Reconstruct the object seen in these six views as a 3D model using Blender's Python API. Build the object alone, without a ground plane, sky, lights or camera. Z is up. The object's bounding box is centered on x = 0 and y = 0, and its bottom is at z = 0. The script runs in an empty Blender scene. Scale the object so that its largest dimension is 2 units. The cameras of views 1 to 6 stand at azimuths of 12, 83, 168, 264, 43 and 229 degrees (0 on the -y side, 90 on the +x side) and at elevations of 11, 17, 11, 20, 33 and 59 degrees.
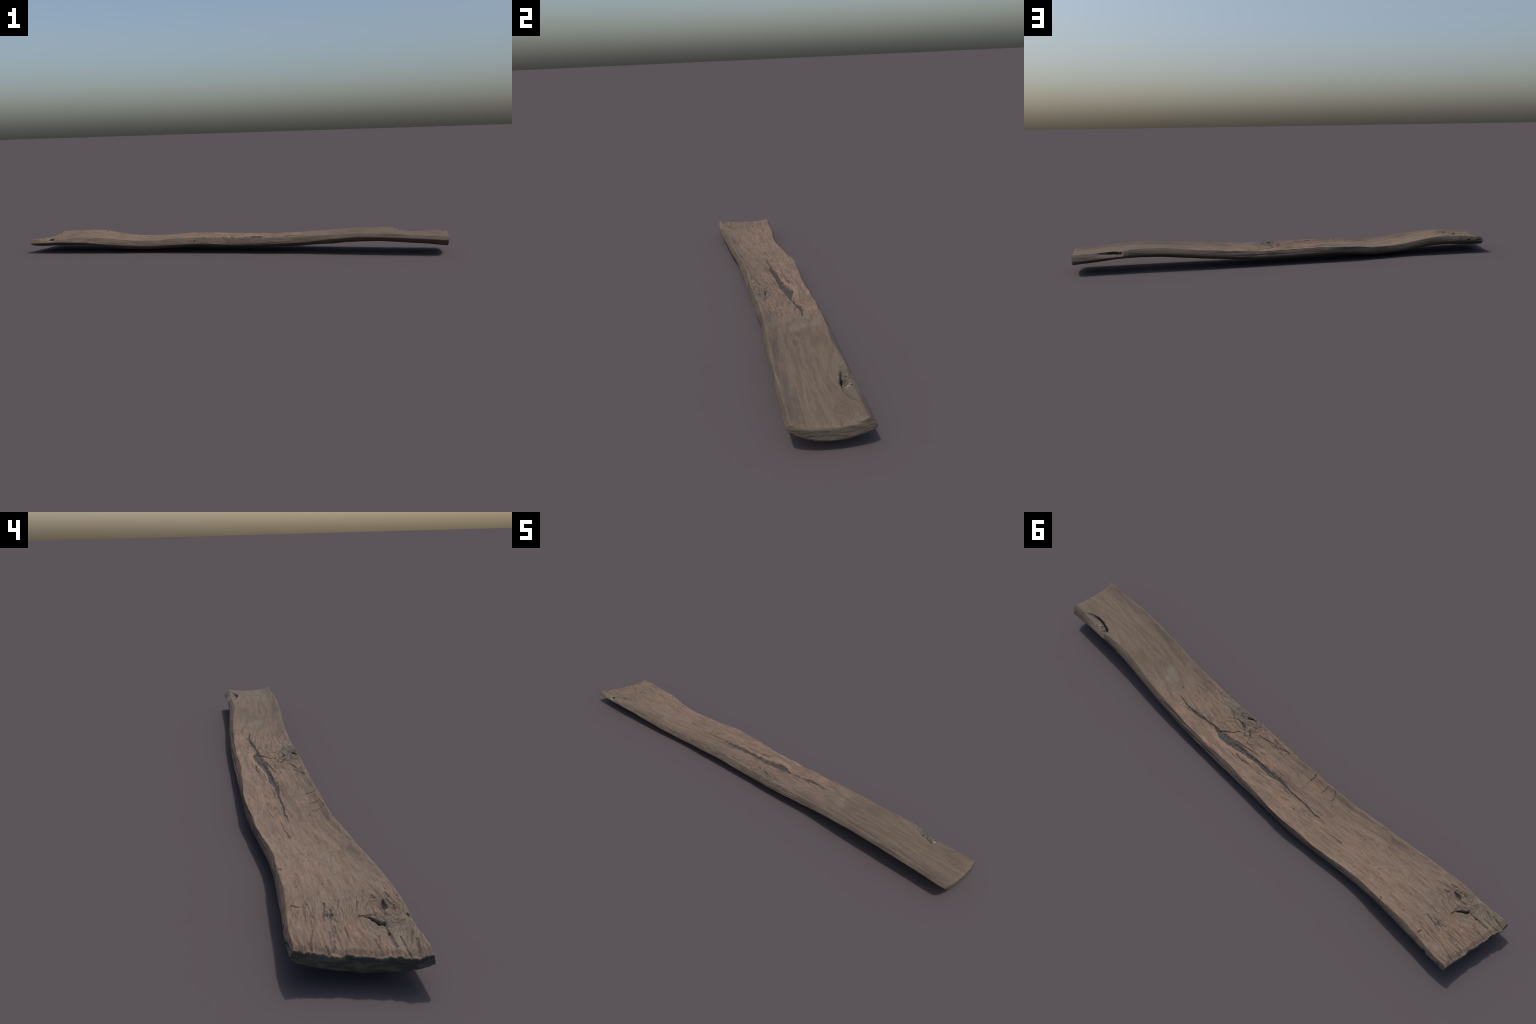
"""A weathered, warped driftwood plank: dished top face, rounded underside,
long dark drying crack, knots, checks, a broken-out knot scoop at one end."""
import bpy
import numpy as np

# ------------------------------------------------------------------ profiles
# stations along the plank: x, (y, z) of the -y top edge, (y, z) of the +y top edge
EDGES = np.array([
    (-1.00, -0.1270, 0.0650, 0.1085, 0.0640),
    (-0.96, -0.1255, 0.0690, 0.1085, 0.0690),
    (-0.90, -0.1175, 0.0731, 0.1092, 0.0775),
    (-0.84, -0.1205, 0.0770, 0.1037, 0.0800),
    (-0.78, -0.1178, 0.0790, 0.0985, 0.0812),
    (-0.72, -0.1130, 0.0777, 0.0996, 0.0815),
    (-0.66, -0.1080, 0.0740, 0.0980, 0.0750),
    (-0.60, -0.1016, 0.0689, 0.0944, 0.0650),
    (-0.54, -0.1000, 0.0638, 0.0978, 0.0560),
    (-0.48, -0.0955, 0.0602, 0.1060, 0.0535),
    (-0.42, -0.0892, 0.0582, 0.1142, 0.0525),
    (-0.36, -0.0843, 0.0588, 0.1170, 0.0550),
    (-0.30, -0.0797, 0.0645, 0.1250, 0.0600),
    (-0.24, -0.0760, 0.0685, 0.1282, 0.0632),
    (-0.18, -0.0752, 0.0693, 0.1243, 0.0648),
    (-0.12, -0.0762, 0.0704, 0.1213, 0.0658),
    (-0.06, -0.0755, 0.0703, 0.1192, 0.0645),
    (0.00, -0.0778, 0.0700, 0.1158, 0.0622),
    (0.06, -0.0788, 0.0708, 0.1160, 0.0610),
    (0.12, -0.0765, 0.0715, 0.1192, 0.0597),
    (0.18, -0.0750, 0.0722, 0.1160, 0.0605),
    (0.24, -0.0744, 0.0740, 0.1170, 0.0655),
    (0.30, -0.0758, 0.0768, 0.1130, 0.0685),
    (0.36, -0.0766, 0.0798, 0.1105, 0.0750),
    (0.42, -0.0795, 0.0842, 0.1052, 0.0792),
    (0.48, -0.0824, 0.0887, 0.1000, 0.0850),
    (0.54, -0.0870, 0.0925, 0.0928, 0.0909),
    (0.60, -0.0905, 0.0950, 0.0868, 0.0960),
    (0.66, -0.0940, 0.0966, 0.0835, 0.0980),
    (0.72, -0.0972, 0.0970, 0.0860, 0.0985),
    (0.78, -0.0988, 0.0955, 0.0880, 0.0965),
    (0.84, -0.0980, 0.0918, 0.0850, 0.0925),
    (0.90, -0.0972, 0.0880, 0.0820, 0.0880),
    (0.96, -0.0985, 0.0862, 0.0800, 0.0850),
    (1.00, -0.0985, 0.0850, 0.0800, 0.0835)])
# lowest line of the underside: x, z
BELLY = np.array([
    (-1.00, 0.0225), (-0.96, 0.0225), (-0.88, 0.0245), (-0.80, 0.0275), (-0.72, 0.0250),
    (-0.64, 0.0170), (-0.56, 0.0070), (-0.48, 0.0012), (-0.42, 0.0004), (-0.36, 0.0030),
    (-0.30, 0.0080), (-0.24, 0.0125), (-0.16, 0.0165), (-0.08, 0.0170), (0.00, 0.0170),
    (0.08, 0.0170), (0.16, 0.0180), (0.24, 0.0200), (0.32, 0.0235), (0.40, 0.0300),
    (0.48, 0.0365), (0.56, 0.0435), (0.64, 0.0495), (0.72, 0.0500), (0.80, 0.0465),
    (0.88, 0.0415), (0.96, 0.0350), (1.00, 0.0315)])
# widest line of each side, below the rim: x, (y, z) on the -y side, (y, z) on the +y side
WIDEST = np.array([
    (-1.00, -0.1290, 0.0480, 0.1120, 0.0450), (-0.96, -0.1300, 0.0510, 0.1140, 0.0500),
    (-0.90, -0.1310, 0.0540, 0.1160, 0.0590), (-0.84, -0.1310, 0.0565, 0.1125, 0.0620),
    (-0.78, -0.1285, 0.0560, 0.1100, 0.0620), (-0.72, -0.1245, 0.0545, 0.1075, 0.0600),
    (-0.66, -0.1205, 0.0495, 0.1050, 0.0540), (-0.60, -0.1150, 0.0450, 0.1050, 0.0450),
    (-0.54, -0.1100, 0.0410, 0.1070, 0.0370), (-0.48, -0.1030, 0.0370, 0.1125, 0.0340),
    (-0.42, -0.0970, 0.0355, 0.1200, 0.0330), (-0.36, -0.0935, 0.0360, 0.1260, 0.0350),
    (-0.30, -0.0925, 0.0390, 0.1300, 0.0400), (-0.24, -0.0925, 0.0430, 0.1310, 0.0430),
    (-0.18, -0.0910, 0.0460, 0.1310, 0.0445), (-0.12, -0.0900, 0.0470, 0.1310, 0.0440),
    (-0.06, -0.0890, 0.0455, 0.1310, 0.0425), (0.00, -0.0880, 0.0435, 0.1310, 0.0410),
    (0.06, -0.0875, 0.0430, 0.1310, 0.0400), (0.12, -0.0888, 0.0450, 0.1305, 0.0400),
    (0.18, -0.0898, 0.0480, 0.1300, 0.0410), (0.24, -0.0888, 0.0505, 0.1285, 0.0450),
    (0.30, -0.0868, 0.0530, 0.1265, 0.0480), (0.36, -0.0862, 0.0565, 0.1238, 0.0540),
    (0.42, -0.0890, 0.0640, 0.1200, 0.0590), (0.48, -0.0945, 0.0720, 0.1160, 0.0650),
    (0.54, -0.0995, 0.0780, 0.1110, 0.0710), (0.60, -0.1030, 0.0820, 0.1060, 0.0755),
    (0.66, -0.1050, 0.0835, 0.1020, 0.0775), (0.72, -0.1065, 0.0830, 0.1005, 0.0770),
    (0.78, -0.1080, 0.0815, 0.1000, 0.0735), (0.84, -0.1085, 0.0790, 0.0995, 0.0700),
    (0.90, -0.1080, 0.0765, 0.1000, 0.0660), (0.96, -0.1075, 0.0740, 0.1005, 0.0610),
    (1.00, -0.1040, 0.0720, 0.1005, 0.0560)])
# thickness of the wood on the middle line: x, thickness
THICK = np.array([(-1.00, 0.036), (-0.85, 0.037), (-0.60, 0.037), (-0.40, 0.037), (0.00, 0.036),
                  (0.30, 0.036), (0.60, 0.036), (0.85, 0.037), (1.00, 0.040)])
# ends: y, x of the -x end, x of the +x end
END_LINE = np.array([(-0.13, -1.0005, 0.993), (-0.10, -0.996, 0.996), (-0.05, -0.9840, 0.999), (0.0, -0.9740, 1.0005),
                     (0.05, -0.9640, 0.999), (0.08, -0.9580, 0.997), (0.12, -0.9535, 0.995)])

# long dark crack on the top: x, y of the middle, half width
CRACK = np.array([
    (-0.396, 0.026, 0.0000), (-0.359, 0.027, 0.0015), (-0.322, 0.028, 0.0026), (-0.296, 0.027, 0.0033),
    (-0.267, 0.027, 0.0032), (-0.238, 0.028, 0.0024), (-0.207, 0.027, 0.0039), (-0.178, 0.026, 0.0075),
    (-0.142, 0.028, 0.0100), (-0.110, 0.031, 0.0112), (-0.070, 0.033, 0.0088), (-0.032, 0.033, 0.0100),
    (0.007, 0.037, 0.0125), (0.049, 0.043, 0.0144), (0.087, 0.048, 0.0163), (0.108, 0.050, 0.0156),
    (0.133, 0.048, 0.0100), (0.161, 0.044, 0.0044), (0.191, 0.047, 0.0033), (0.225, 0.054, 0.0069),
    (0.249, 0.056, 0.0077), (0.274, 0.057, 0.0052), (0.310, 0.057, 0.0029), (0.335, 0.053, 0.0017),
    (0.385, 0.053, 0.0000)])
# checks, splits, pits and knot seams on the top: x1, y1, r1, x2, y2, r2, depth, darkness
SEAMS = [
    (-0.380, 0.046, 0.0012, -0.437, 0.040, 0.0014, 0.0018, 0.7),
    (-0.437, 0.040, 0.0012, -0.471, 0.037, 0.0026, 0.0022, 0.9),
    (0.015, 0.067, 0.0012, -0.018, 0.067, 0.0018, 0.0030, 0.8),
    (-0.018, 0.067, 0.0018, -0.044, 0.061, 0.0010, 0.0025, 0.7),
    (-0.297, 0.074, 0.0010, -0.339, 0.067, 0.0015, 0.0014, 0.5),
    (-0.339, 0.067, 0.0013, -0.375, 0.060, 0.0010, 0.0014, 0.5),
    (0.086, -0.032, 0.0065, 0.102, -0.038, 0.0040, 0.0040, 0.95),
    (0.086, -0.032, 0.0035, 0.073, -0.022, 0.0025, 0.0025, 0.7),
    (0.099, -0.061, 0.0030, 0.081, -0.070, 0.0030, 0.0040, 1.0),
    (0.081, -0.070, 0.0026, 0.063, -0.070, 0.0016, 0.0030, 0.9),
    (0.102, -0.038, 0.0026, 0.124, -0.035, 0.0022, 0.0026, 0.85),
    (0.124, -0.035, 0.0018, 0.156, -0.015, 0.0012, 0.0018, 0.7),
    (0.121, -0.020, 0.0016, 0.145, -0.002, 0.0012, 0.0016, 0.6),
    (0.063, -0.016, 0.0016, 0.049, 0.005, 0.0012, 0.0022, 0.6),
    (0.043, -0.024, 0.0016, 0.026, 0.007, 0.0012, 0.0022, 0.5),
    (0.014, -0.042, 0.0022, -0.022, -0.050, 0.0022, 0.0028, 0.8),
    (-0.022, -0.050, 0.0022, -0.058, -0.054, 0.0028, 0.0028, 0.85),
    (-0.058, -0.054, 0.0022, -0.115, -0.064, 0.0020, 0.0024, 0.7),
    (-0.048, -0.042, 0.0020, -0.073, -0.049, 0.0016, 0.0020, 0.6),
    (-0.242, -0.073, 0.0017, -0.241, -0.048, 0.0012, 0.0034, 1.0),
    (-0.241, -0.048, 0.0010, -0.240, -0.031, 0.0005, 0.0020, 0.7),
    (-0.299, -0.069, 0.0016, -0.300, -0.039, 0.0007, 0.0022, 0.85),
    (-0.327, -0.082, 0.0010, -0.343, -0.057, 0.0008, 0.0024, 0.8),
    (-0.343, -0.057, 0.0016, -0.341, -0.047, 0.0012, 0.0020, 0.8),
    (-0.322, -0.014, 0.0016, -0.325, -0.006, 0.0012, 0.0014, 0.6),
    (0.247, -0.072, 0.0016, 0.249, -0.053, 0.0010, 0.0016, 0.6),
    (-0.871, -0.047, 0.0022, -0.896, -0.069, 0.0038, 0.0075, 1.0),
    (-0.865, -0.032, 0.0016, -0.871, -0.047, 0.0018, 0.0035, 0.8),
    (-0.867, -0.037, 0.0014, -0.864, -0.065, 0.0014, 0.0024, 0.6),
    (-0.896, -0.069, 0.0030, -0.925, -0.072, 0.0022, 0.0040, 0.65),
    (-0.925, -0.072, 0.0034, -0.968, -0.071, 0.0026, 0.0032, 0.5),
    (-0.832, -0.088, 0.0034, -0.852, -0.086, 0.0050, 0.0055, 1.0),
    (-0.806, -0.099, 0.0020, -0.822, -0.102, 0.0014, 0.0025, 0.8),
    (-0.805, -0.072, 0.0016, -0.815, -0.075, 0.0022, 0.0022, 0.8),
    (-0.850, -0.101, 0.0018, -0.866, -0.098, 0.0014, 0.0025, 0.6),
    (-0.852, 0.017, 0.0018, -0.861, 0.021, 0.0026, 0.0035, 0.9),
    (-0.854, 0.033, 0.0020, -0.857, 0.025, 0.0014, 0.0016, 0.5),
    (-0.832, 0.090, 0.0018, -0.836, 0.079, 0.0024, 0.0035, 0.8),
    (-0.940, -0.042, 0.0026, -0.960, -0.043, 0.0018, 0.0024, 0.5),
    (-0.955, -0.112, 0.0020, -0.985, -0.103, 0.0026, 0.0026, 0.6),
    (-0.945, 0.049, 0.0020, -0.962, 0.048, 0.0030, 0.0028, 0.5),
    (-0.688, 0.090, 0.0022, -0.694, 0.097, 0.0030, 0.0035, 0.6),
    (0.939, 0.008, 0.0010, 0.960, 0.028, 0.0008, 0.0008, 0.5),
    (0.960, 0.028, 0.0010, 0.953, 0.049, 0.0010, 0.0008, 0.5),
    (0.928, 0.021, 0.0016, 0.934, 0.019, 0.0020, 0.0010, 0.7),
    (0.987, 0.017, 0.0010, 1.006, 0.019, 0.0016, 0.0020, 0.7),
]
SEAMS += [
    (0.135, 0.046, 0.0030, 0.104, 0.022, 0.0022, 0.0030, 0.85), (0.104, 0.022, 0.0020, 0.080, -0.006, 0.0014, 0.0025, 0.7),
    (0.060, 0.030, 0.0022, -0.015, 0.016, 0.0012, 0.0026, 0.65), (0.165, 0.044, 0.0018, 0.215, 0.030, 0.0010, 0.0020, 0.6),
    (-0.050, 0.050, 0.0020, -0.125, 0.049, 0.0010, 0.0024, 0.6), (0.235, 0.062, 0.0020, 0.300, 0.070, 0.0010, 0.0020, 0.6),
    (-0.150, 0.016, 0.0016, -0.235, 0.015, 0.0010, 0.0020, 0.6), (0.055, -0.030, 0.0022, 0.030, -0.012, 0.0014, 0.0030, 0.7)]
PITS = [(-0.275, 0.066, 0.0024), (-0.537, 0.016, 0.0016), (-0.544, 0.060, 0.0014), (-0.554, 0.071, 0.0022),
        (-0.616, 0.017, 0.0018), (-0.623, 0.027, 0.0014), (-0.512, -0.027, 0.0018), (-0.485, 0.064, 0.0014),
        (-0.353, -0.033, 0.0020), (-0.736, 0.013, 0.0018), (-0.761, 0.071, 0.0018), (-0.588, -0.058, 0.0015),
        (-0.698, -0.024, 0.0014), (0.295, 0.017, 0.0016), (0.371, 0.017, 0.0018)]
SEAMS += [(x, y, r, x - 0.004, y + 0.002, r * 0.8, 0.0015, 0.75) for x, y, r in PITS]
# short torn fibres beside the crack, furrows at the crumbling -x end
RNG = np.random.default_rng(7)
TORN = []
for _ in range(24):
    fx = RNG.uniform(-0.22, 0.30)
    fy = np.interp(fx, CRACK[:, 0], CRACK[:, 1]) + RNG.choice([-1, -1, 1]) * RNG.uniform(0.010, 0.045)
    fl, fr = RNG.uniform(0.012, 0.040), RNG.uniform(0.0007, 0.0016)
    TORN.append((fx, fy, fr, fx - fl, fy + RNG.uniform(-0.15, 0.05) * fl, 0.4 * fr, RNG.uniform(0.001, 0.0024), RNG.uniform(0.35, 0.75)))
for _ in range(18):
    fx, fy = RNG.uniform(-0.965, -0.78), RNG.uniform(-0.105, 0.095)
    fl, fr = RNG.uniform(0.025, 0.070), RNG.uniform(0.0010, 0.0022)
    TORN.append((fx, fy, fr, fx - fl, fy + RNG.uniform(-0.1, 0.30) * fl, 0.6 * fr, RNG.uniform(0.0018, 0.0036), RNG.uniform(0.20, 0.45)))
# knots that bend the grain: x, y, radius
KNOTS = [(0.087, -0.051, 0.040), (0.795, 0.092, 0.045), (-0.872, -0.074, 0.034), (0.954, 0.030, 0.018), (-0.857, 0.025, 0.012)]

NX, NT, NH = 1300, 150, 22          # stations, columns across, rows down each side


# ------------------------------------------------------------------ helpers
def smooth(a, b, v):
    t = np.clip((v - a) / (b - a), 0.0, 1.0)
    return t * t * (3 - 2 * t)


def curve(table, x, column):
    """Cubic (Catmull-Rom) interpolation of one column of a profile table."""
    xs, ys = table[:, 0], table[:, column]
    slopes = np.gradient(ys, xs)
    i = np.clip(np.searchsorted(xs, x) - 1, 0, len(xs) - 2)
    h = xs[i + 1] - xs[i]
    t = np.clip((x - xs[i]) / h, 0, 1)
    return ((2 * t**3 - 3 * t**2 + 1) * ys[i] + (t**3 - 2 * t**2 + t) * h * slopes[i]
            + (-2 * t**3 + 3 * t**2) * ys[i + 1] + (t**3 - t**2) * h * slopes[i + 1])


def gradient_noise(x, y, z=0.0, seed=0):
    """Perlin noise on arrays, about -0.7 .. 0.7."""
    x, y, z = np.broadcast_arrays(np.asarray(x, float), np.asarray(y, float), np.asarray(z, float))
    xi, yi, zi = (np.floor(a).astype(np.int64) for a in (x, y, z))
    xf, yf, zf = x - xi, y - yi, z - zi
    u, v, w = (a**3 * (a * (a * 6 - 15) + 10) for a in (xf, yf, zf))
    total = np.zeros(x.shape)
    for i in (0, 1):
        for j in (0, 1):
            for k in (0, 1):
                h = ((xi + i) * 374761393 + (yi + j) * 668265263 + (zi + k) * 2147483647 + seed * 974634777) & 0xFFFFFFFF
                h = ((h ^ (h >> 13)) * 1274126177) & 0xFFFFFFFF
                h ^= h >> 16
                a1 = (h & 1023) / 1023 * 2 * np.pi
                c = ((h >> 10) & 1023) / 511.5 - 1
                s = np.sqrt(np.maximum(0, 1 - c * c))
                g = np.cos(a1) * s * (xf - i) + np.sin(a1) * s * (yf - j) + c * (zf - k)
                total += g * (u if i else 1 - u) * (v if j else 1 - v) * (w if k else 1 - w)
    return total


def fractal(x, y, z=0.0, seed=0, octaves=3):
    out, amp = 0.0, 1.0
    for o in range(octaves):
        f = 2.0**o
        out = out + amp * gradient_noise(x * f, y * f, np.asarray(z) * f, seed + o * 17)
        amp *= 0.5
    return out


def segment_distance(x, y, s):
    """Distance to a tapered segment, in units of its local radius."""
    bx, by = s[3] - s[0], s[4] - s[1]
    t = np.clip(((x - s[0]) * bx + (y - s[1]) * by) / (bx * bx + by * by + 1e-12), 0, 1)
    d = np.hypot(x - s[0] - t * bx, y - s[1] - t * by)
    return d / (s[2] + (s[5] - s[2]) * t)


def wander(x, y, sin=np.sin):
    """Wobble of seam lines: offsets in x and y (the materials use the same sums of sines)."""
    wx = 0.0017 * sin(170 * y + 1.1 * sin(190 * x)) + 0.0009 * sin(380 * y - 260 * x)
    wy = 0.0013 * sin(62 * x + 1.3 * sin(140 * y + 30 * x)) + 0.0006 * sin(171 * x + 190 * y)
    return wx, wy


def grain_across(x, y):
    """Across-the-grain coordinate: follows the plank's sweep and flows round the knots."""
    g = y - 0.5 * (curve(EDGES, x, 1) + curve(EDGES, x, 3))
    for kx, ky, r in KNOTS:
        dx, dy = (x - kx) / 1.7, y - ky
        g = g - dy * r * r / (dx * dx + dy * dy + 0.35 * r * r)
    return g


# ------------------------------------------------------------------ surface
def top_height(x, v, y):
    zm, zp = curve(EDGES, x, 2), curve(EDGES, x, 4)
    t = (v + 1) / 2
    sag = 0.5 * (zm + zp) - curve(BELLY, x, 1) - curve(THICK, x, 1) - 0.0022
    z = zm + (zp - zm) * t - sag * (1 - v * v)
    # the +y shoulder swells in the middle of the plank
    z = z + 0.0060 * np.exp(-((x - 0.12) / 0.22) ** 2) * np.exp(-((v - 0.72) / 0.26) ** 2)
    return z


def top_relief(x, v, y):
    g = grain_across(x, y)
    wx, wy = wander(x, y)
    px, py = x + wx, y + wy
    dz = np.zeros(x.shape)
    # fine fibre
    dz += 0.00035 * fractal(x * 9, g * 230, 0, 11, 2)
    # long shallow waves along the grain
    calm = 1 - 0.6 * smooth(0.30, 0.45, x)
    dz += calm * 0.0022 * fractal(x * 6, g * 42, 0, 21, 2) + 0.0030 * fractal(x * 7, y * 13, 0, 23, 2) * (1 - v ** 6)
    # crumbly ridged end at -x
    rough = 1 - smooth(-0.84, -0.72, x)
    ridge = fractal(x * 15, g * 78 + 0.8 * x * 26, 0, 31, 3)
    dz += rough * (0.0056 * ridge - 0.0020 * np.abs(fractal(x * 20, g * 50, 1, 33, 3)) - 0.0022 * smooth(0.18, 0.5, gradient_noise(x * 26, g * 115, 0, 34)))
    # middle: weathered soft wood between hard bands
    mid = smooth(-0.32, -0.1, x) * (1 - smooth(0.22, 0.42, x))
    dz += mid * 0.0024 * fractal(x * 20, g * 95, 0, 41, 3)
    dz -= 0.0025 * np.exp(-((x - 0.03) / 0.14) ** 2 - ((y - 0.030) / 0.030) ** 2)
    # splinters lying along the crack
    by_crack = np.exp(-((y - np.interp(x, CRACK[:, 0], CRACK[:, 1])) / 0.026) ** 2) * smooth(-0.30, -0.15, x) * (1 - smooth(0.20, 0.33, x))
    dz += by_crack * 0.0026 * fractal(x * 30, g * 150, 2, 44, 3)
    # curly wrinkles round the middle knot and down the -y edge
    wr = np.exp(-((x - 0.035) / 0.075) ** 2 - ((y + 0.028) / 0.040) ** 2)
    wr = np.maximum(wr, np.exp(-((y + 0.058 + 0.08 * (x + 0.06)) / 0.016) ** 2) * smooth(-0.20, -0.05, x) * (1 - smooth(0.05, 0.1, x)))
    curl = np.abs(gradient_noise(x * 48 + wx * 600, y * 80 + wy * 400, 0, 51))
    dz += wr * (0.0075 * (np.minimum(curl, 0.3) - 0.2))
    dz += 0.0045 * np.exp(-((x - 0.060) / 0.022) ** 2 - ((y + 0.040) / 0.018) ** 2) - 0.004 * np.exp(-((x - 0.125) / 0.030) ** 2 - ((y + 0.045) / 0.018) ** 2)
    for kx, ky, kr, amp in ((0.094, -0.070, 0.040, 0.0016), (-0.868, -0.095, 0.032, 0.0010)):
        d = np.hypot((x - kx) / 1.35, y - ky)
        ring = np.sin(d * 760 + 14 * fractal(x * 26, y * 34, 0, 55, 3))
        dz += amp * ring * np.exp(-(d / kr) ** 2)
    # edge of the -y side ragged and a little dished
    dz += 0.0016 * smooth(0.72, 1.0, -v) * fractal(x * 30, y * 60, 0, 61, 2)
    dz += 0.0012 * smooth(0.8, 1.0, v) * fractal(x * 22, y * 40, 0, 63, 2)
    # long crack: steep wall on the +y side, soft ramp on the other
    half = np.interp(x, CRACK[:, 0], CRACK[:, 2], left=0, right=0) * (1 + 0.5 * gradient_noise(x * 34, y * 20, 0, 43))
    mdl = np.interp(x, CRACK[:, 0], CRACK[:, 1])
    e = (py - mdl) / np.maximum(half, 1e-4)
    depth = np.minimum(0.0065, 0.0012 + half * 0.6) * (half > 1e-4)
    floor = smooth(-1.25, -0.1, e) * (1 - smooth(0.75, 1.1, e))
    dz -= depth * floor
    dz += np.minimum(0.003, half * 0.3) * np.exp(-((e - 1.7) / 0.7) ** 2) * (half > 1e-4)
    for s in SEAMS + TORN:
        near = (np.abs(x - 0.5 * (s[0] + s[3])) < 0.05 + 0.5 * abs(s[0] - s[3]))
        d = segment_distance(px[near], py[near], s)
        dz[near] -= s[6] * (1 - smooth(0.35, 1.25, d))
    # smooth scooped seat beside the -x knot
    dz -= 0.0055 * np.exp(-((x + 0.897) / 0.020) ** 2 - ((y + 0.048) / 0.018) ** 2)
    # dark worn dip on the -y edge
    dz -= 0.0018 * np.exp(-((x + 0.20) / 0.05) ** 2 - ((y + 0.055) / 0.018) ** 2)
    # chipped rim of the -x end
    rim = x - (curve(END_LINE, y, 1))
    dz -= 0.0075 * (1 - smooth(0.0, 0.016 + 0.012 * gradient_noise(y * 45, 0.3, 0, 71), rim)) * (0.6 + 0.8 * np.abs(gradient_noise(y * 60, x * 40, 0, 72)))
    # +x knot broken out of the +y edge: seat falls away towards its blunt end
    wall = np.interp(x, [0.785, 0.800, 0.836, 0.869, 0.905, 0.945], [0.066, 0.063, 0.053, 0.050, 0.056, 0.082]) + 0.3 * wy
    fall = 0.021 * smooth(0.945, 0.80, x) ** 0.8
    inside = smooth(0.0, 0.007, y - wall) * smooth(0.776, 0.784, x + 0.25 * wx + 0.12 * (y - 0.08))
    lump = 0.004 * fractal(x * 70, y * 90, 0, 81, 3) * (1 - smooth(0.83, 0.87, x))
    dz += inside * (-fall * (0.76 + 0.50 * smooth(0.028, 0.0, y - wall)) + lump)
    dz -= 0.012 * np.exp(-((x - 0.797) / 0.012) ** 2 - ((y - 0.069) / 0.008) ** 2)
    dy = -0.016 * inside * np.exp(-np.maximum(y - wall, 0) / 0.012) * smooth(0.776, 0.79, x) * (1 - smooth(0.85, 0.90, x))
    # flaked step just before it
    dz -= 0.0035 * smooth(0.752, 0.758, x) * (1 - smooth(0.776, 0.784, x)) * smooth(0.066, 0.074, y)
    # rims stand a little proud; the +x end has a soft rolled lip
    dz += 0.0018 * smooth(0.80, 1.0, np.abs(v))
    dz -= 0.0045 * (1 - smooth(0.0, 0.014, curve(END_LINE, y, 2) - x)) ** 2 * (1 - 0.7 * v ** 4)
    # rounded arrises
    dz -= 0.0010 * smooth(0.975, 1.0, np.abs(v)) ** 2
    return dz, dy


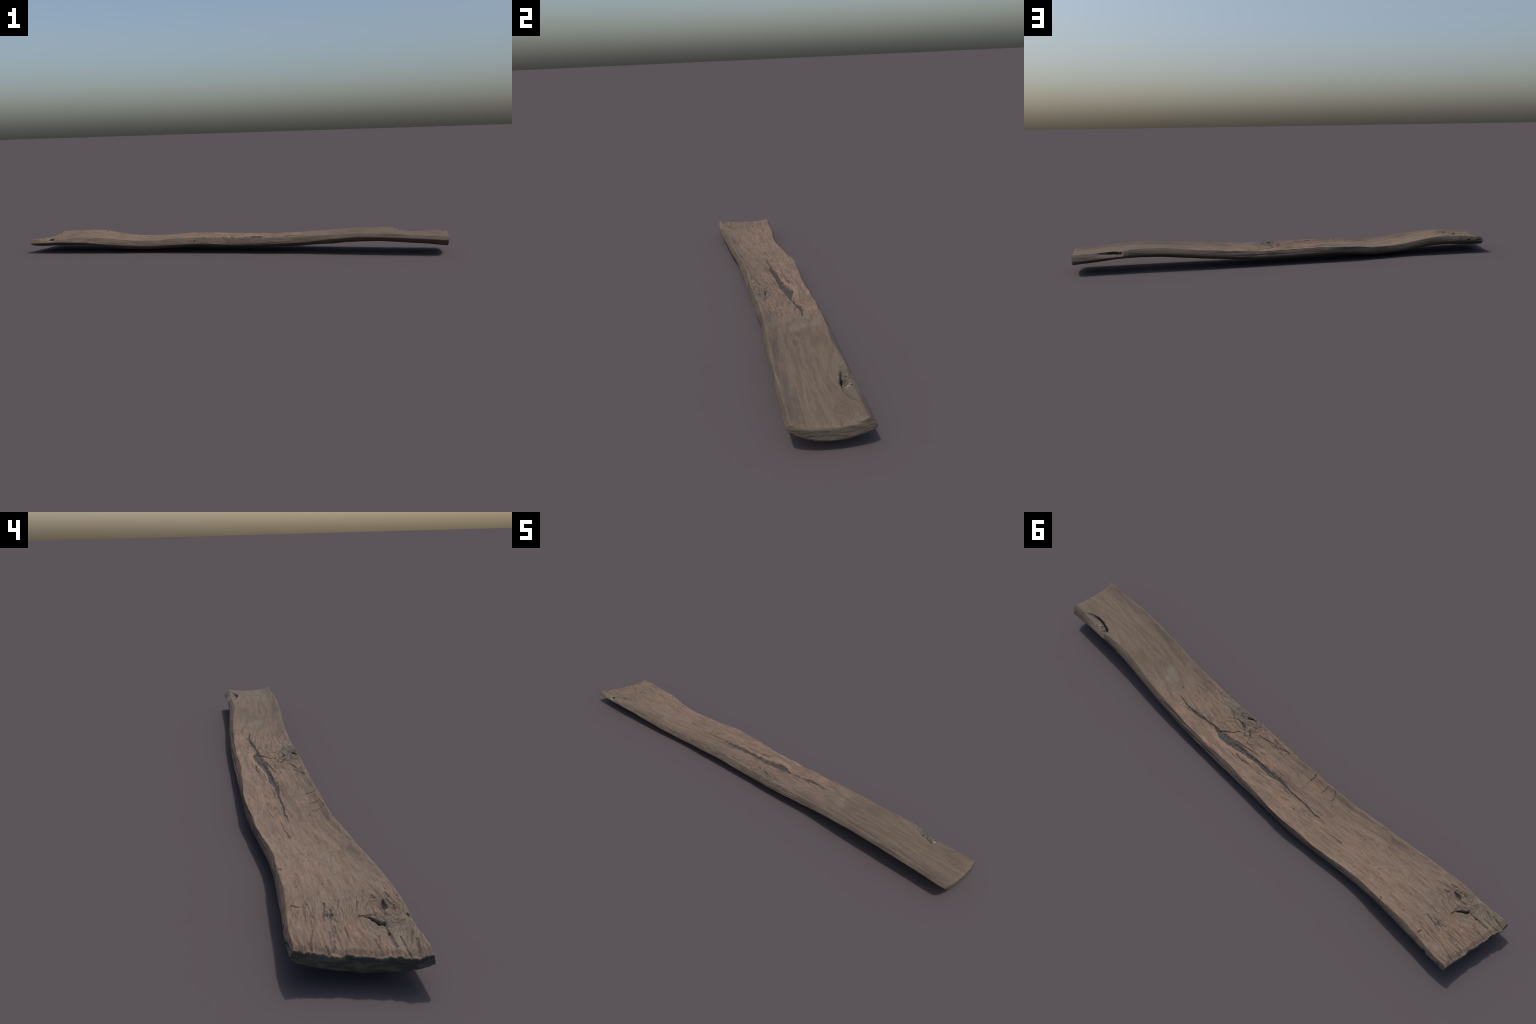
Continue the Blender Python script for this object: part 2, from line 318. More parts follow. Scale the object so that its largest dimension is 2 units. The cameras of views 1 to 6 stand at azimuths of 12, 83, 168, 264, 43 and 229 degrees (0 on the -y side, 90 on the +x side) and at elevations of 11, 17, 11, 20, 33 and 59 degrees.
def build_surface():
    s = np.linspace(0, 1, NX + 1)[:, None]
    v_top = np.linspace(1, -1, NT + 1)[None, :]

    def end_x(y, w):
        """x of both ends at lateral position y; w = 0 at the top, 1 at the underside."""
        left = curve(END_LINE, y, 1) - 0.004 * np.sin(np.pi * w) + 0.0070 * fractal(y * 38, w * 3, 0, 91, 3) * (1 - 0.5 * w)
        right = curve(END_LINE, y, 2) - 0.006 * w**2 + 0.0012 * gradient_noise(y * 40, w * 3, 0, 92)
        return left, right

    def lateral(x, v):
        ym, yp = curve(EDGES, x, 1), curve(EDGES, x, 3)
        ym = ym + 0.0008 * fractal(x * 24, 0.5, 0, 101, 3) + 0.0007 * fractal(x * 90, 0.5, 0, 105, 2)
        yp = yp + 0.0008 * fractal(x * 24, 0.5, 0, 102, 3) + 0.0007 * fractal(x * 90, 0.5, 0, 106, 2)
        # snapped corner on the -y edge and nicks
        ym = ym + 0.006 * smooth(-0.905, -0.897, x) * (1 - smooth(-0.893, -0.878, x))
        return ym + (yp - ym) * (v + 1) / 2

    def place(v, w):
        x = -0.98 + 1.97 * s + 0 * v
        for _ in range(2):
            y = lateral(x, v)
            l, r = end_x(y, w)
            x = l + (r - l) * s
        return x, lateral(x, v)

    # top
    xt, yt = place(v_top, 0.0)
    relief, undercut = top_relief(xt, v_top + 0 * xt, yt)
    zt = top_height(xt, v_top + 0 * xt, yt) + relief
    yt = yt + undercut
    # underside
    v_bot = np.linspace(-1, 1, NT + 1)[None, :]
    xb, yb = place(v_bot, 1.0)
    vb = v_bot + 0 * xb
    wide_m, wide_p = curve(WIDEST, xb, 1), curve(WIDEST, xb, 3)
    wide_m = wide_m + 0.0016 * fractal(xb * 13, 0.5, 0, 103, 3) + 0.0030 * smooth(-0.1, 0.2, xb) * (1 - smooth(0.9, 1.0, xb))
    wide_p = wide_p + 0.0016 * fractal(xb * 13, 0.5, 0, 104, 3) + 0.0006
    yb = wide_m + (wide_p - wide_m) * (vb + 1) / 2
    low = np.where(vb < 0, curve(WIDEST, xb, 2), curve(WIDEST, xb, 4)) - 0.0018
    belly = curve(BELLY, xb, 1)
    zb = low - (low - belly) * (1 - vb * vb) ** np.where(vb < 0, 0.78, 0.66)
    bumps = 0.0030 * fractal(xb * 9, yb * 12, 0, 111, 3) + 0.0010 * fractal(xb * 9, yb * 110, 0, 112, 2)
    zb = np.maximum(zb + bumps * (0.3 + 0.7 * smooth(0.0, 0.02, zb)) * (1 - vb ** 8), 0.0)
    # sides, from the rim down to the widest line
    q = np.linspace(0, 1, NH + 1)[None, 1:-1]

    def side(xa, ya, za, xc, yc, zc, sign, seed):
        x = xa + (xc - xa) * q
        z = za + (zc - za) * q
        y = ya + (yc - ya) * (1 - (1 - q) ** 1.5)
        out = np.sin(np.pi * q) * (0.0018 * fractal(x * 9, z * 40, 0, seed, 3) + 0.0012 * fractal(x * 12, z * 260, 0, seed + 5, 2))
        return x, y + sign * out, z

    xm, ym, zm_ = side(xt[:, -1:], yt[:, -1:], zt[:, -1:], xb[:, :1], yb[:, :1], zb[:, :1], -1, 121)
    xp, yp, zp_ = side(xt[:, :1], yt[:, :1], zt[:, :1], xb[:, -1:], yb[:, -1:], zb[:, -1:], 1, 131)
    # holes and splits in the -y side: x1, z1, r1, x2, z2, r2, depth
    for h in [(-0.900, 0.063, 0.0022, -0.880, 0.064, 0.0055, 0.010, 0), (-0.165, 0.056, 0.0030, -0.168, 0.056, 0.0028, 0.004, 0),
              (0.05, 0.043, 0.0008, 0.125, 0.043, 0.0016, 0.003, 0), (0.125, 0.045, 0.0014, 0.29, 0.056, 0.0008, 0.003, 0)]:
        ym = ym + h[6] * (1 - smooth(0.3, 1.3, segment_distance(xm, zm_, h)))
    for h in [(-0.878, 0.060, 0.0050, -0.884, 0.060, 0.0034, 0.007, 0), (-0.918, 0.056, 0.0022, -0.935, 0.060, 0.0036, 0.005, 0)]:
        yp = yp - h[6] * (1 - smooth(0.3, 1.3, segment_distance(xp, zp_, h)))
    # ledges where layers of the +y side have split off
    yp = yp - 0.001 * smooth(-0.2, 0.0, xp) * (1 - smooth(0.28, 0.4, xp)) * smooth(0.1, 0.6, np.sin(zp_ * 420 + 3 * fractal(xp * 5, 0.2, 0, 141, 2)))

    ring = [np.stack(a, -1) for a in ((xt, yt, zt), (xm, ym, zm_), (xb, yb, zb), (xp[:, ::-1], yp[:, ::-1], zp_[:, ::-1]))]
    body = np.concatenate(ring, axis=1)
    R = body.shape[1]
    verts = [body.reshape(-1, 3)]
    count = (NX + 1) * R
    nt, nh = NT + 1, NH - 1
    idx = np.arange(count).reshape(NX + 1, R)
    a, b = idx[:-1], idx[1:]
    nxt = lambda m: np.roll(m, -1, axis=1)
    quads = np.stack([a, b, nxt(b), nxt(a)], -1)            # station, column, 4
    kind = np.empty((NX, R), int)
    kind[:, :NT] = 0                                        # top face
    kind[:, NT:NT + nh + 1] = 1                             # -y side
    kind[:, NT + nh + 1:2 * NT + nh + 1] = 3                # underside
    kind[:, 2 * NT + nh + 1:] = 2                           # +y side
    faces, kinds = [quads.reshape(-1, 4)], [kind.reshape(-1)]

    # end faces: a grid stretched between the rim's four runs
    for row, k, flip in ((0, 4, False), (NX, 5, True)):
        rim = body[row]
        top, bottom = rim[:nt], rim[nt + nh:2 * nt + nh][::-1]
        right_side, left_side = rim[nt:nt + nh], rim[2 * nt + nh:][::-1]
        fi = np.linspace(0, 1, NT + 1)[:, None, None]
        fj = np.linspace(0, 1, NH + 1)[None, :, None]
        edge_l = np.concatenate([top[:1], left_side, bottom[:1]])[None]
        edge_r = np.concatenate([top[-1:], right_side, bottom[-1:]])[None]
        grid = ((1 - fj) * top[:, None] + fj * bottom[:, None] + (1 - fi) * edge_l + fi * edge_r
                - ((1 - fi) * (1 - fj) * top[0] + fi * (1 - fj) * top[-1] + (1 - fi) * fj * bottom[0] + fi * fj * bottom[-1]))
        dome = (1 - (2 * fj[..., 0] - 1) ** 8) * (1 - (2 * fi[..., 0] - 1) ** 20)
        outward = -1 if row == 0 else 1
        grid[..., 0] += outward * dome * (0.0022 + 0.0009 * fractal(grid[..., 1] * 45, grid[..., 2] * 160, 0, 151 + row, 3))
        ids = np.empty((NT + 1, NH + 1), int)
        base = idx[row]
        ids[:, 0], ids[:, -1] = base[:nt], base[nt + nh:2 * nt + nh][::-1]
        ids[0, 1:-1], ids[-1, 1:-1] = base[2 * nt + nh:][::-1], base[nt:nt + nh]
        inner = (NT - 1) * (NH - 1)
        ids[1:-1, 1:-1] = count + np.arange(inner).reshape(NT - 1, NH - 1)
        verts.append(grid[1:-1, 1:-1].reshape(-1, 3))
        count += inner
        f = np.stack([ids[:-1, :-1], ids[1:, :-1], ids[1:, 1:], ids[:-1, 1:]], -1).reshape(-1, 4)
        faces.append(f[:, ::-1] if flip else f)
        kinds.append(np.full(len(f), k))
    return np.concatenate(verts), np.concatenate(faces), np.concatenate(kinds)


# ------------------------------------------------------------------ materials
def segment_group():
    """Node group: distance to a tapered segment, as a soft mask."""
    name = "tapered_segment"
    if name in bpy.data.node_groups:
        return bpy.data.node_groups[name]
    tree = bpy.data.node_groups.new(name, "ShaderNodeTree")
    for label in ("px", "py", "ax", "ay", "ux", "uy", "bx", "by", "radius", "taper", "darkness"):
        tree.interface.new_socket(label, in_out="INPUT", socket_type="NodeSocketFloat")
    tree.interface.new_socket("mask", in_out="OUTPUT", socket_type="NodeSocketFloat")
    px, py, ax, ay, ux, uy, bx, by, radius, taper, darkness = tree.nodes.new("NodeGroupInput").outputs[:11]

    def math(op, *args):
        n = tree.nodes.new("ShaderNodeMath")
        n.operation = op
        for socket, val in zip(n.inputs, args):
            if isinstance(val, (int, float)):
                socket.default_value = val
            else:
                tree.links.new(val, socket)
        return n.outputs[0]

    dx, dy = math("SUBTRACT", px, ax), math("SUBTRACT", py, ay)
    t = math("MULTIPLY_ADD", dx, ux, math("MULTIPLY", dy, uy))
    t = math("MINIMUM", math("MAXIMUM", t, 0.0), 1.0)
    ex, ey = math("MULTIPLY_ADD", t, bx, dx), math("MULTIPLY_ADD", t, by, dy)
    d = math("SQRT", math("MULTIPLY_ADD", ex, ex, math("MULTIPLY", ey, ey)))
    rel = math("DIVIDE", d, math("MULTIPLY_ADD", t, taper, radius))
    n = tree.nodes.new("ShaderNodeMapRange")
    n.interpolation_type = "SMOOTHSTEP"
    for k, val in enumerate((rel, 0.3, 1.3, darkness, 0.0)):
        if isinstance(val, float):
            n.inputs[k].default_value = val
        else:
            tree.links.new(val, n.inputs[k])
    tree.links.new(n.outputs[0], tree.nodes.new("NodeGroupOutput").inputs[0])
    return tree


class Nodes:
    """Small expression builder for shader nodes."""

    def __init__(self, name):
        self.mat = bpy.data.materials.new(name)
        self.mat.use_nodes = True
        self.tree = self.mat.node_tree
        self.tree.nodes.clear()
        pos = self.tree.nodes.new("ShaderNodeTexCoord").outputs["Object"]
        sep = self.tree.nodes.new("ShaderNodeSeparateXYZ")
        self.tree.links.new(pos, sep.inputs[0])
        self.pos, (self.x, self.y, self.z) = pos, sep.outputs
        self.rx, self.ry, self.rz = self.x, self.y, self.z

    def put(self, socket, value):
        if isinstance(value, bpy.types.NodeSocket):
            self.tree.links.new(value, socket)
        elif value is not None:
            socket.default_value = value

    def math(self, op, a, b=None, c=None, clamp=False):
        n = self.tree.nodes.new("ShaderNodeMath")
        n.operation, n.use_clamp = op, clamp
        for i, val in enumerate((a, b, c)):
            self.put(n.inputs[i], val)
        return n.outputs[0]

    def add(self, a, b): return self.math("ADD", a, b)
    def sub(self, a, b): return self.math("SUBTRACT", a, b)
    def mul(self, a, b): return self.math("MULTIPLY", a, b)
    def most(self, a, b): return self.math("MAXIMUM", a, b)

    def step(self, value, low, high, to_low=0.0, to_high=1.0):
        n = self.tree.nodes.new("ShaderNodeMapRange")
        n.interpolation_type = "SMOOTHSTEP"
        for i, val in enumerate((value, low, high, to_low, to_high)):
            self.put(n.inputs[i], val)
        return n.outputs[0]

    def vec(self, x, y, z):
        n = self.tree.nodes.new("ShaderNodeCombineXYZ")
        for i, val in enumerate((x, y, z)):
            self.put(n.inputs[i], val)
        return n.outputs[0]

    def noise(self, vector, scale=1.0, detail=3.0, rough=0.55, distortion=0.0):
        n = self.tree.nodes.new("ShaderNodeTexNoise")
        self.put(n.inputs["Vector"], vector)
        n.inputs["Scale"].default_value = scale
        n.inputs["Detail"].default_value = detail
        n.inputs["Roughness"].default_value = rough
        n.inputs["Distortion"].default_value = distortion
        return n.outputs[0]

    def mix(self, factor, a, b, blend="MIX"):
        n = self.tree.nodes.new("ShaderNodeMix")
        n.data_type, n.blend_type = "RGBA", blend
        self.put(n.inputs[0], factor)
        for socket, val in ((n.inputs[6], a), (n.inputs[7], b)):
            self.put(socket, (*val, 1.0) if isinstance(val, tuple) else val)
        return n.outputs[2]

    def along(self, table, column, low, high):
        """A profile table as a float curve of x; returns its value."""
        xs, ys = table[:, 0], table[:, column]
        t = self.step_linear(self.x, xs[0], xs[-1])
        n = self.tree.nodes.new("ShaderNodeFloatCurve")
        self.put(n.inputs["Value"], t)
        c = n.mapping.curves[0]
        pts = [((a - xs[0]) / (xs[-1] - xs[0]), (b - low) / (high - low)) for a, b in zip(xs, ys)]
        c.points[0].location, c.points[1].location = pts[0], pts[-1]
        for p in pts[1:-1]:
            c.points.new(*p)
        for p in c.points:
            p.handle_type = "VECTOR"
        n.mapping.update()
        return self.math("MULTIPLY_ADD", n.outputs[0], high - low, low)

    def step_linear(self, value, low, high):
        n = self.tree.nodes.new("ShaderNodeMapRange")
        n.clamp = False
        for i, val in enumerate((value, low, high)):
            self.put(n.inputs[i], val)
        return n.outputs[0]

    def blob(self, cx, cy, rx, ry):
        """Soft elliptical window in plan."""
        dx = self.mul(self.sub(self.x, cx), 1 / rx)
        dy = self.mul(self.sub(self.y, cy), 1 / ry)
        d = self.math("SQRT", self.add(self.mul(dx, dx), self.mul(dy, dy)))
        return self.step(d, 0.2, 1.0, 1.0, 0.0)

    def segment(self, px, py, s):
        """Mask of a tapered segment in plan."""
        bx, by = s[3] - s[0], s[4] - s[1]
        ll = bx * bx + by * by + 1e-12
        n = self.tree.nodes.new("ShaderNodeGroup")
        n.node_tree = segment_group()
        for socket, val in zip(n.inputs, (px, py, s[0], s[1], bx / ll, by / ll, -bx, -by, s[2], s[5] - s[2], s[7])):
            self.put(socket, val)
        return n.outputs[0]

    def wander(self):
        """The same wobble as wander(), plus a little fine raggedness."""
        sin = lambda a: self.math("SINE", a)
        lin = lambda a, b, c=0.0: self.math("MULTIPLY_ADD", self.x, a, self.math("MULTIPLY_ADD", self.y, b, c))
        wx = self.add(self.mul(sin(self.add(lin(0, 170), self.mul(sin(lin(190, 0)), 1.1))), 0.0017), self.mul(sin(lin(-260, 380)), 0.0009))
        wy = self.add(self.mul(sin(self.add(lin(62, 0), self.mul(sin(lin(30, 140)), 1.3))), 0.0013), self.mul(sin(lin(171, 190)), 0.0006))
        rag = self.mul(self.sub(self.noise(self.pos, 260, 3, 0.7), 0.5), 0.0035)
        return self.add(self.x, self.add(wx, rag)), self.add(self.y, self.add(wy, rag))

    def grain(self):
        """Same across-the-grain coordinate as grain_across()."""
        mid = np.stack([EDGES[:, 0], 0.5 * (EDGES[:, 1] + EDGES[:, 3])], -1)
        g = self.sub(self.y, self.along(mid, 1, -0.03, 0.05))
        for kx, ky, r in KNOTS:
            dx, dy = self.mul(self.sub(self.x, kx), 1 / 1.7), self.sub(self.y, ky)
            rr = self.add(self.add(self.mul(dx, dx), self.mul(dy, dy)), 0.35 * r * r)
            g = self.sub(g, self.math("DIVIDE", self.mul(dy, r * r), rr))
        return g

    def finish(self, color, bump_height, strength=0.4, distance=0.002, rough=0.9):
        n = self.tree.nodes
        bsdf, out, bump = n.new("ShaderNodeBsdfPrincipled"), n.new("ShaderNodeOutputMaterial"), n.new("ShaderNodeBump")
        bump.inputs["Strength"].default_value = strength
        bump.inputs["Distance"].default_value = distance
        self.put(bump.inputs["Height"], bump_height)
        self.put(bsdf.inputs["Normal"], bump.outputs[0])
        self.put(bsdf.inputs["Base Color"], color)
        bsdf.inputs["Roughness"].default_value = rough
        bsdf.inputs["Specular IOR Level"].default_value = 0.2
        self.put(out.inputs["Surface"], bsdf.outputs[0])
        return self.mat


TAN, BROWN, DARK = (0.160, 0.115, 0.085), (0.112, 0.078, 0.058), (0.052, 0.039, 0.031)
GREY, PINK, CHAR = (0.136, 0.113, 0.092), (0.212, 0.132, 0.095), (0.031, 0.031, 0.031)
OLIVE, MAUVE = (0.132, 0.112, 0.084), (0.078, 0.062, 0.054)


def weathered(m):
    """Colour and fibre height shared by the whole plank."""
    g = m.grain()
    gx = m.mul(m.x, 1.0)
    fibre = m.noise(m.vec(m.mul(gx, 26), m.mul(g, 420), m.mul(m.z, 420)), 1, 3, 0.6)
    band = m.noise(m.vec(m.mul(gx, 9), m.mul(g, 85), m.mul(m.z, 85)), 1, 4, 0.62, 0.3)
    blotch = m.noise(m.vec(m.mul(gx, 9), m.mul(m.y, 18), m.mul(m.z, 18)), 1, 4, 0.6)
    patch = m.noise(m.vec(m.add(m.mul(gx, 11), 9.3), m.mul(g, 30), m.mul(m.z, 30)), 1, 5, 0.65)
    speck = m.noise(m.pos, 240, 2, 0.6)
    col = m.mix(m.step(band, 0.28, 0.60), BROWN, TAN)
    col = m.mix(m.mul(m.step(blotch, 0.48, 0.70), 0.5), col, GREY)
    # masks that follow read coordinates routed through a noise, so that they are worked out
    # one after another and the shader's working memory suffices
    hold = m.mul(fibre, 1e-9)
    m.x, m.y, m.z = m.add(m.x, hold), m.add(m.y, hold), m.add(m.z, hold)
    return g, fibre, band, blotch, patch, speck, col


def finish_wood(m, col, fibre, speck, strength=0.45):
    rough = m.step(m.x, 0.28, 0.50, 1.0, 0.45)
    shade = m.add(1.0, m.mul(m.step(fibre, 0.25, 0.75, -0.20, 0.17), rough))
    shade = m.mul(shade, m.step(speck, 0.25, 0.75, 0.92, 1.07))
    col = m.mix(1.0, col, m.vec(shade, shade, shade), "MULTIPLY")
    col = m.mix(m.mul(m.step(fibre, 0.36, 0.24, 0.0, 0.45), rough), col, DARK)
    height = m.add(fibre, m.mul(speck, 0.4))
    return m.finish(col, height, strength, 0.0016)


def top_material():
    m = Nodes("weathered_top_wood")
    g, fibre, band, blotch, patch, speck, col = weathered(m)
    # warm, freshly worn wood through the middle and along the +y edge
    middle = m.mul(m.step(m.x, -0.60, -0.25), m.step(m.x, 0.30, 0.50, 1.0, 0.0))
    warm = m.mul(m.step(m.y, -0.05, 0.05, 0.35, 1.0), middle)
    edge = m.step(m.sub(m.y, m.along(EDGES, 3, 0.07, 0.14)), -0.030, -0.004)
    warm = m.most(warm, m.mul(edge, m.step(m.x, 0.70, 0.80, 0.8, 0.0)))
    warm = m.most(warm, m.step(m.x, -0.80, -0.90, 0.0, 0.5))
    col = m.mix(m.mul(m.mul(m.step(patch, 0.46, 0.64), warm), 0.62), col, PINK)
    # browner, more even surface towards +x
    even = m.mul(m.step(m.add(m.x, m.mul(m.sub(blotch, 0.5), 0.35)), 0.22, 0.60), 0.78)
    col = m.mix(even, col, m.mix(m.step(band, 0.3, 0.7), (0.088, 0.067, 0.050), (0.121, 0.094, 0.072)))
    col = m.mix(m.mul(m.blob(0.42, 0.02, 0.10, 0.10), m.step(patch, 0.45, 0.65, 0.0, 0.6)), col, (0.168, 0.146, 0.120))
    # greenish weathering near the -x knot
    col = m.mix(m.mul(m.blob(-0.93, -0.10, 0.12, 0.06), 0.6), col, OLIVE)
    col = m.mix(m.mul(m.blob(-0.897, -0.046, 0.030, 0.024), 0.7), col, OLIVE)
    # mauve-brown stain beside the -y edge
    off = m.sub(m.y, m.along(EDGES, 1, -0.14, -0.06))
    stain = m.mul(m.step(off, 0.004, 0.016), m.step(m.add(off, m.mul(m.sub(band, 0.5), 0.05)), 0.012, 0.046, 1.0, 0.0))
    where = m.most(m.mul(m.step(m.x, 0.18, 0.36), 0.8), m.mul(m.step(m.x, -0.78, -0.66), m.step(m.x, -0.40, -0.30, 0.85, 0.0)))
    stain = m.mul(m.mul(stain, where), m.step(blotch, 0.38, 0.6, 1.0, 0.1))
    col = m.mix(stain, col, MAUVE)
    worn = m.mul(m.blob(-0.19, -0.058, 0.085, 0.030), m.step(patch, 0.3, 0.55, 1.0, 0.5))
    col = m.mix(m.mul(worn, 0.75), col, (0.070, 0.064, 0.060))
    # bluish grey shadowless wash round the middle knot
    col = m.mix(m.mul(m.blob(0.135, -0.060, 0.10, 0.030), 0.6), col, (0.100, 0.100, 0.094))
    curls = m.math("ABSOLUTE", m.sub(m.noise(m.vec(m.mul(m.rx, 40), m.mul(m.ry, 66), 0.0), 1, 2, 0.55, 0.9), 0.5))
    curly = m.most(m.blob(0.03, -0.03, 0.12, 0.055), m.blob(-0.06, -0.055, 0.11, 0.022))
    col = m.mix(m.mul(m.mul(curly, m.step(curls, 0.0, 0.045, 1.0, 0.0)), 0.75), col, (0.055, 0.047, 0.042))
    line = m.noise(m.vec(m.mul(m.rx, 5), m.mul(g, 170), 7.0), 1, 2, 0.5)
    flow = m.most(m.blob(0.16, -0.035, 0.17, 0.075), m.mul(m.blob(0.83, 0.05, 0.20, 0.10), 0.7))
    flow = m.most(flow, m.mul(m.blob(-0.87, -0.06, 0.13, 0.08), 0.8))
    col = m.mix(m.mul(m.mul(flow, m.step(line, 0.54, 0.64)), 0.55), col, (0.062, 0.054, 0.047))
    # growth rings of the knots
    wobble = m.mul(m.noise(m.pos, 34, 4, 0.65), 30.0)
    for kx, ky, kr, amount in ((0.094, -0.070, 0.066, 0.62), (-0.868, -0.095, 0.052, 0.35)):
        dx, dy = m.mul(m.sub(m.x, kx), 1 / 1.35), m.sub(m.y, ky)
        d = m.math("SQRT", m.add(m.mul(dx, dx), m.mul(dy, dy)))
        ring = m.math("SINE", m.math("MULTIPLY_ADD", d, 760.0, wobble))
        ring = m.mul(m.step(ring, 0.25, 0.95), m.step(d, 0.3 * kr, kr, amount, 0.0))
        col = m.mix(ring, col, (0.056, 0.046, 0.040))
    # drying flecks along the grain
    fleck = m.noise(m.vec(m.mul(m.rx, 28), m.mul(g, 250), 0.0), 1, 2, 0.6)
    zone = m.most(m.mul(middle, 0.9), m.step(m.x, -0.70, -0.85, 0.30, 1.0))
    col = m.mix(m.mul(m.step(fleck, 0.56, 0.66), m.mul(zone, 0.65)), col, (0.068, 0.050, 0.041))
    # smoky streaks beside the crack
    dcr = m.math('ABSOLUTE', m.sub(m.sub(m.y, m.along(CRACK, 1, 0.02, 0.07)), -0.012))
    smoke = m.mul(m.step(dcr, 0.004, 0.026, 1.0, 0.0), m.mul(m.step(m.x, -0.24, -0.14), m.step(m.x, 0.24, 0.32, 1.0, 0.0)))
    streak = m.noise(m.vec(m.mul(m.rx, 30), m.mul(g, 200), 4.0), 1, 3, 0.65)
    col = m.mix(m.mul(m.mul(smoke, m.step(streak, 0.50, 0.62)), 0.6), col, (0.060, 0.050, 0.044))
    # long crack
    px, py2 = m.wander()
    wob = m.mul(m.sub(m.noise(m.vec(m.mul(m.rx, 0.6), m.ry, m.rz), 95, 4, 0.75), 0.5), 0.012)
    mid, half = m.along(CRACK, 1, 0.02, 0.07), m.along(CRACK, 2, 0.0, 0.018)
    py = m.add(py2, wob)
    e = m.math("DIVIDE", m.sub(py, mid), m.most(half, 0.0002))
    open_ = m.step(half, 0.0003, 0.0014)
    floor = m.mul(m.mul(m.step(e, -1.15, -0.45), m.step(e, 0.80, 1.05, 1.0, 0.0)), open_)
    lip = m.mul(m.mul(m.step(e, 1.0, 1.15), m.step(e, 1.7, 2.6, 1.0, 0.0)), m.step(half, 0.004, 0.008))
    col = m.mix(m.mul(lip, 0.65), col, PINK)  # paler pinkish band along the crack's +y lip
    char = m.mix(m.step(m.noise(m.pos, 160, 3, 0.7), 0.35, 0.75), CHAR, (0.085, 0.080, 0.075))
    col = m.mix(m.mul(floor, 0.95), col, char)
    # checks, seams, pits
    dark = None
    for s in SEAMS + TORN:
        k = m.segment(px, py2, s)
        dark = k if dark is None else m.most(dark, k)
    dark = m.mul(dark, m.step(m.noise(m.pos, 190, 3, 0.7), 0.30, 0.52, 0.35, 1.0))
    col = m.mix(dark, col, CHAR)
    # +x knot: pale grey and black rags in the broken seat
    seat = m.mul(m.step(m.x, 0.776, 0.786), m.step(m.x, 0.835, 0.875, 1.0, 0.0))
    seat = m.mul(seat, m.step(py2, 0.060, 0.067))
    rag = m.noise(m.vec(m.mul(m.rx, 62), m.mul(m.ry, 60), m.mul(m.rz, 40)), 1, 4, 0.65, 1.6)
    ragc = m.mix(m.step(rag, 0.38, 0.66), (0.030, 0.029, 0.027), (0.215, 0.185, 0.145))
    col = m.mix(m.mul(seat, 0.85), col, ragc)
    wall = m.segment(px, py2, (0.790, 0.067, 0.0058, 0.838, 0.053, 0.0030, 0, 1.0))
    wall = m.most(wall, m.segment(px, py2, (0.838, 0.052, 0.0026, 0.880, 0.050, 0.0010, 0, 0.8)))
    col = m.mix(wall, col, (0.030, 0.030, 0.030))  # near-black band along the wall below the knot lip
    flake = m.mul(m.mul(m.step(px, 0.752, 0.757), m.step(px, 0.778, 0.784, 1.0, 0.0)), m.step(py2, 0.066, 0.072))
    col = m.mix(m.mul(flake, 0.7), col, (0.088, 0.074, 0.066))
    seatlow = m.mul(m.blob(0.885, 0.068, 0.055, 0.022), 0.45)
    col = m.mix(seatlow, col, (0.100, 0.088, 0.078))
    return finish_wood(m, col, fibre, speck)


def side_material():
    m = Nodes("weathered_side_wood")
    g, fibre, band, blotch, patch, speck, col = weathered(m)
    pale = m.step(m.add(m.x, m.mul(m.sub(blotch, 0.5), 0.3)), -0.62, -0.88)
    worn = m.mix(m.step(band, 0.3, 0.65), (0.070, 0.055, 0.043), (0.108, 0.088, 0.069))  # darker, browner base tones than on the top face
    col = m.mix(m.step(pale, 0.0, 1.0, 0.80, 0.45), col, m.mix(pale, worn, (0.158, 0.140, 0.108)))
    col = m.mix(m.mul(m.step(patch, 0.5, 0.7), 0.45), col, (0.076, 0.058, 0.047))
    px = m.add(m.x, m.mul(m.sub(m.noise(m.pos, 75, 3, 0.65), 0.5), 0.006))
    dark = None
    near_side = m.step(m.y, -0.02, 0.02, 1.0, 0.0)
    for s in [(-0.900, 0.063, 0.0018, -0.880, 0.064, 0.0050, 0, 1.0), (-0.165, 0.056, 0.0028, -0.168, 0.056, 0.0026, 0, 0.9),
              (0.05, 0.043, 0.0006, 0.125, 0.043, 0.0012, 0, 0.8), (0.125, 0.045, 0.0011, 0.29, 0.056, 0.0006, 0, 0.8)]:
        k = m.mul(m.segment(px, m.z, s), near_side)
        dark = k if dark is None else m.most(dark, k)
    far_side = m.sub(1.0, near_side)
    for s in [(-0.878, 0.060, 0.0050, -0.884, 0.060, 0.0034, 0, 0.9), (-0.918, 0.056, 0.0022, -0.935, 0.060, 0.0036, 0, 0.8)]:
        dark = m.most(dark, m.mul(m.segment(px, m.z, s), far_side))
    col = m.mix(dark, col, CHAR)
    return finish_wood(m, col, fibre, speck)


def underside_material():
    m = Nodes("weathered_underside_wood")
    g, fibre, band, blotch, patch, speck, col = weathered(m)
    col = m.mix(0.7, col, m.mix(m.step(band, 0.3, 0.65), (0.085, 0.070, 0.055), (0.128, 0.108, 0.085)))
    return finish_wood(m, col, fibre, speck)


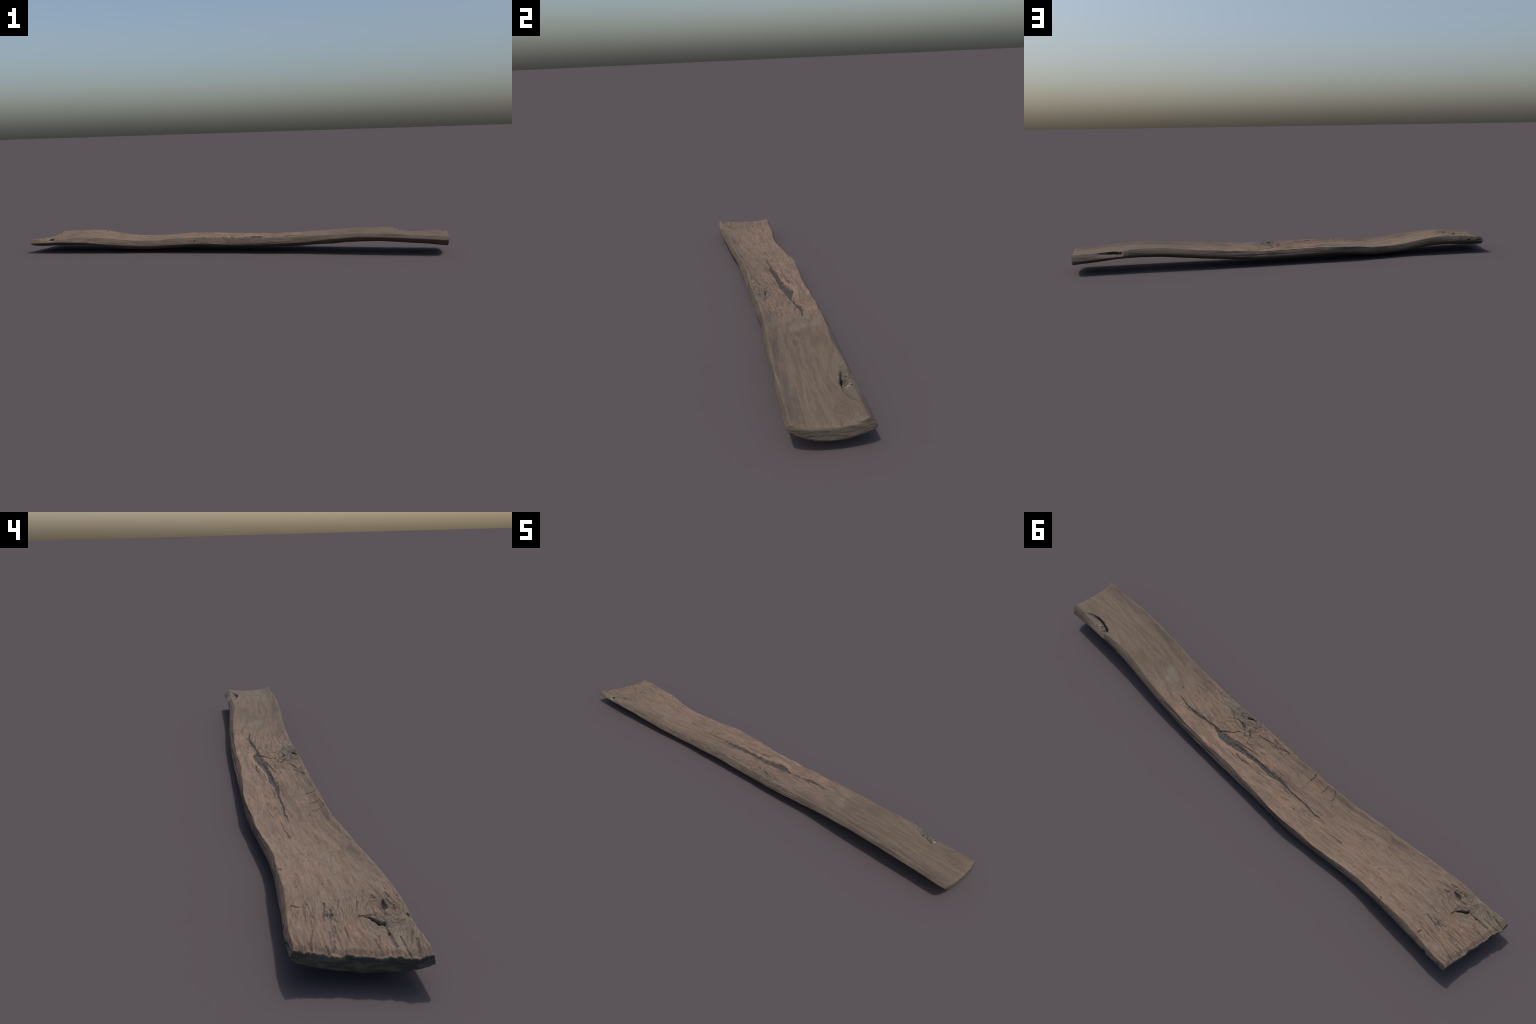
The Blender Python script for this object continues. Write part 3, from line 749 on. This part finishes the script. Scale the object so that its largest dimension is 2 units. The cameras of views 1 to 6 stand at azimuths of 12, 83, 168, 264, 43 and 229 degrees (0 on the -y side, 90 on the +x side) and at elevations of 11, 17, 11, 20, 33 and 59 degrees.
def end_material():
    m = Nodes("end_grain_wood")
    layer = m.noise(m.vec(m.mul(m.x, 40), m.mul(m.y, 22), m.mul(m.z, 90)), 1, 5, 0.65, 0.5)
    fine = m.noise(m.pos, 300, 3, 0.6)
    col = m.mix(m.step(layer, 0.35, 0.65), (0.070, 0.060, 0.047), (0.112, 0.098, 0.078))
    split = m.math("ABSOLUTE", m.sub(m.noise(m.vec(0.0, m.mul(m.y, 14), m.mul(m.z, 70)), 1, 2, 0.5, 0.5), 0.5))
    col = m.mix(m.step(split, 0.0, 0.012, 0.7, 0.0), col, DARK)
    return finish_wood(m, col, layer, fine)


# ------------------------------------------------------------------ objects
def build():
    verts, faces, kinds = build_surface()
    verts = verts.copy()
    verts[:, 2] -= verts[:, 2].min()
    # smooth normals of the whole plank, handed to each part so no seam shows
    p = verts[faces]
    face_n = np.cross(p[:, 2] - p[:, 0], p[:, 3] - p[:, 1])
    normals = np.zeros_like(verts)
    for c in range(4):
        np.add.at(normals, faces[:, c], face_n)
    normals /= np.maximum(np.linalg.norm(normals, axis=1, keepdims=True), 1e-12)

    plank = bpy.data.objects.new("driftwood_plank", None)
    bpy.context.scene.collection.objects.link(plank)
    plank["label"] = "long warped weathered driftwood plank with cracks and knots"
    plank["category"] = "wooden plank"
    top, side, under, end = top_material(), side_material(), underside_material(), end_material()
    parts = [("top_face", [0], top), ("side_face", [1], side), ("side_face", [2], side),
             ("underside", [3], under), ("end_grain", [4], end), ("end_grain", [5], end)]
    for name, which, mat in parts:
        f = faces[np.isin(kinds, which)]
        used, local = np.unique(f, return_inverse=True)
        local = local.reshape(-1, 4)
        mesh = bpy.data.meshes.new(name)
        mesh.vertices.add(len(used))
        mesh.vertices.foreach_set("co", verts[used].astype(np.float32).ravel())
        mesh.loops.add(local.size)
        mesh.loops.foreach_set("vertex_index", local.astype(np.int32).ravel())
        mesh.polygons.add(len(local))
        mesh.polygons.foreach_set("loop_start", np.arange(0, local.size, 4, dtype=np.int32))
        mesh.update(calc_edges=True)
        mesh.polygons.foreach_set("use_smooth", np.ones(len(local), dtype=bool))
        mesh.normals_split_custom_set_from_vertices(normals[used])
        mesh.materials.append(mat)
        mesh.update()
        obj = bpy.data.objects.new(name, mesh)
        bpy.context.scene.collection.objects.link(obj)
        obj.parent = plank


build()
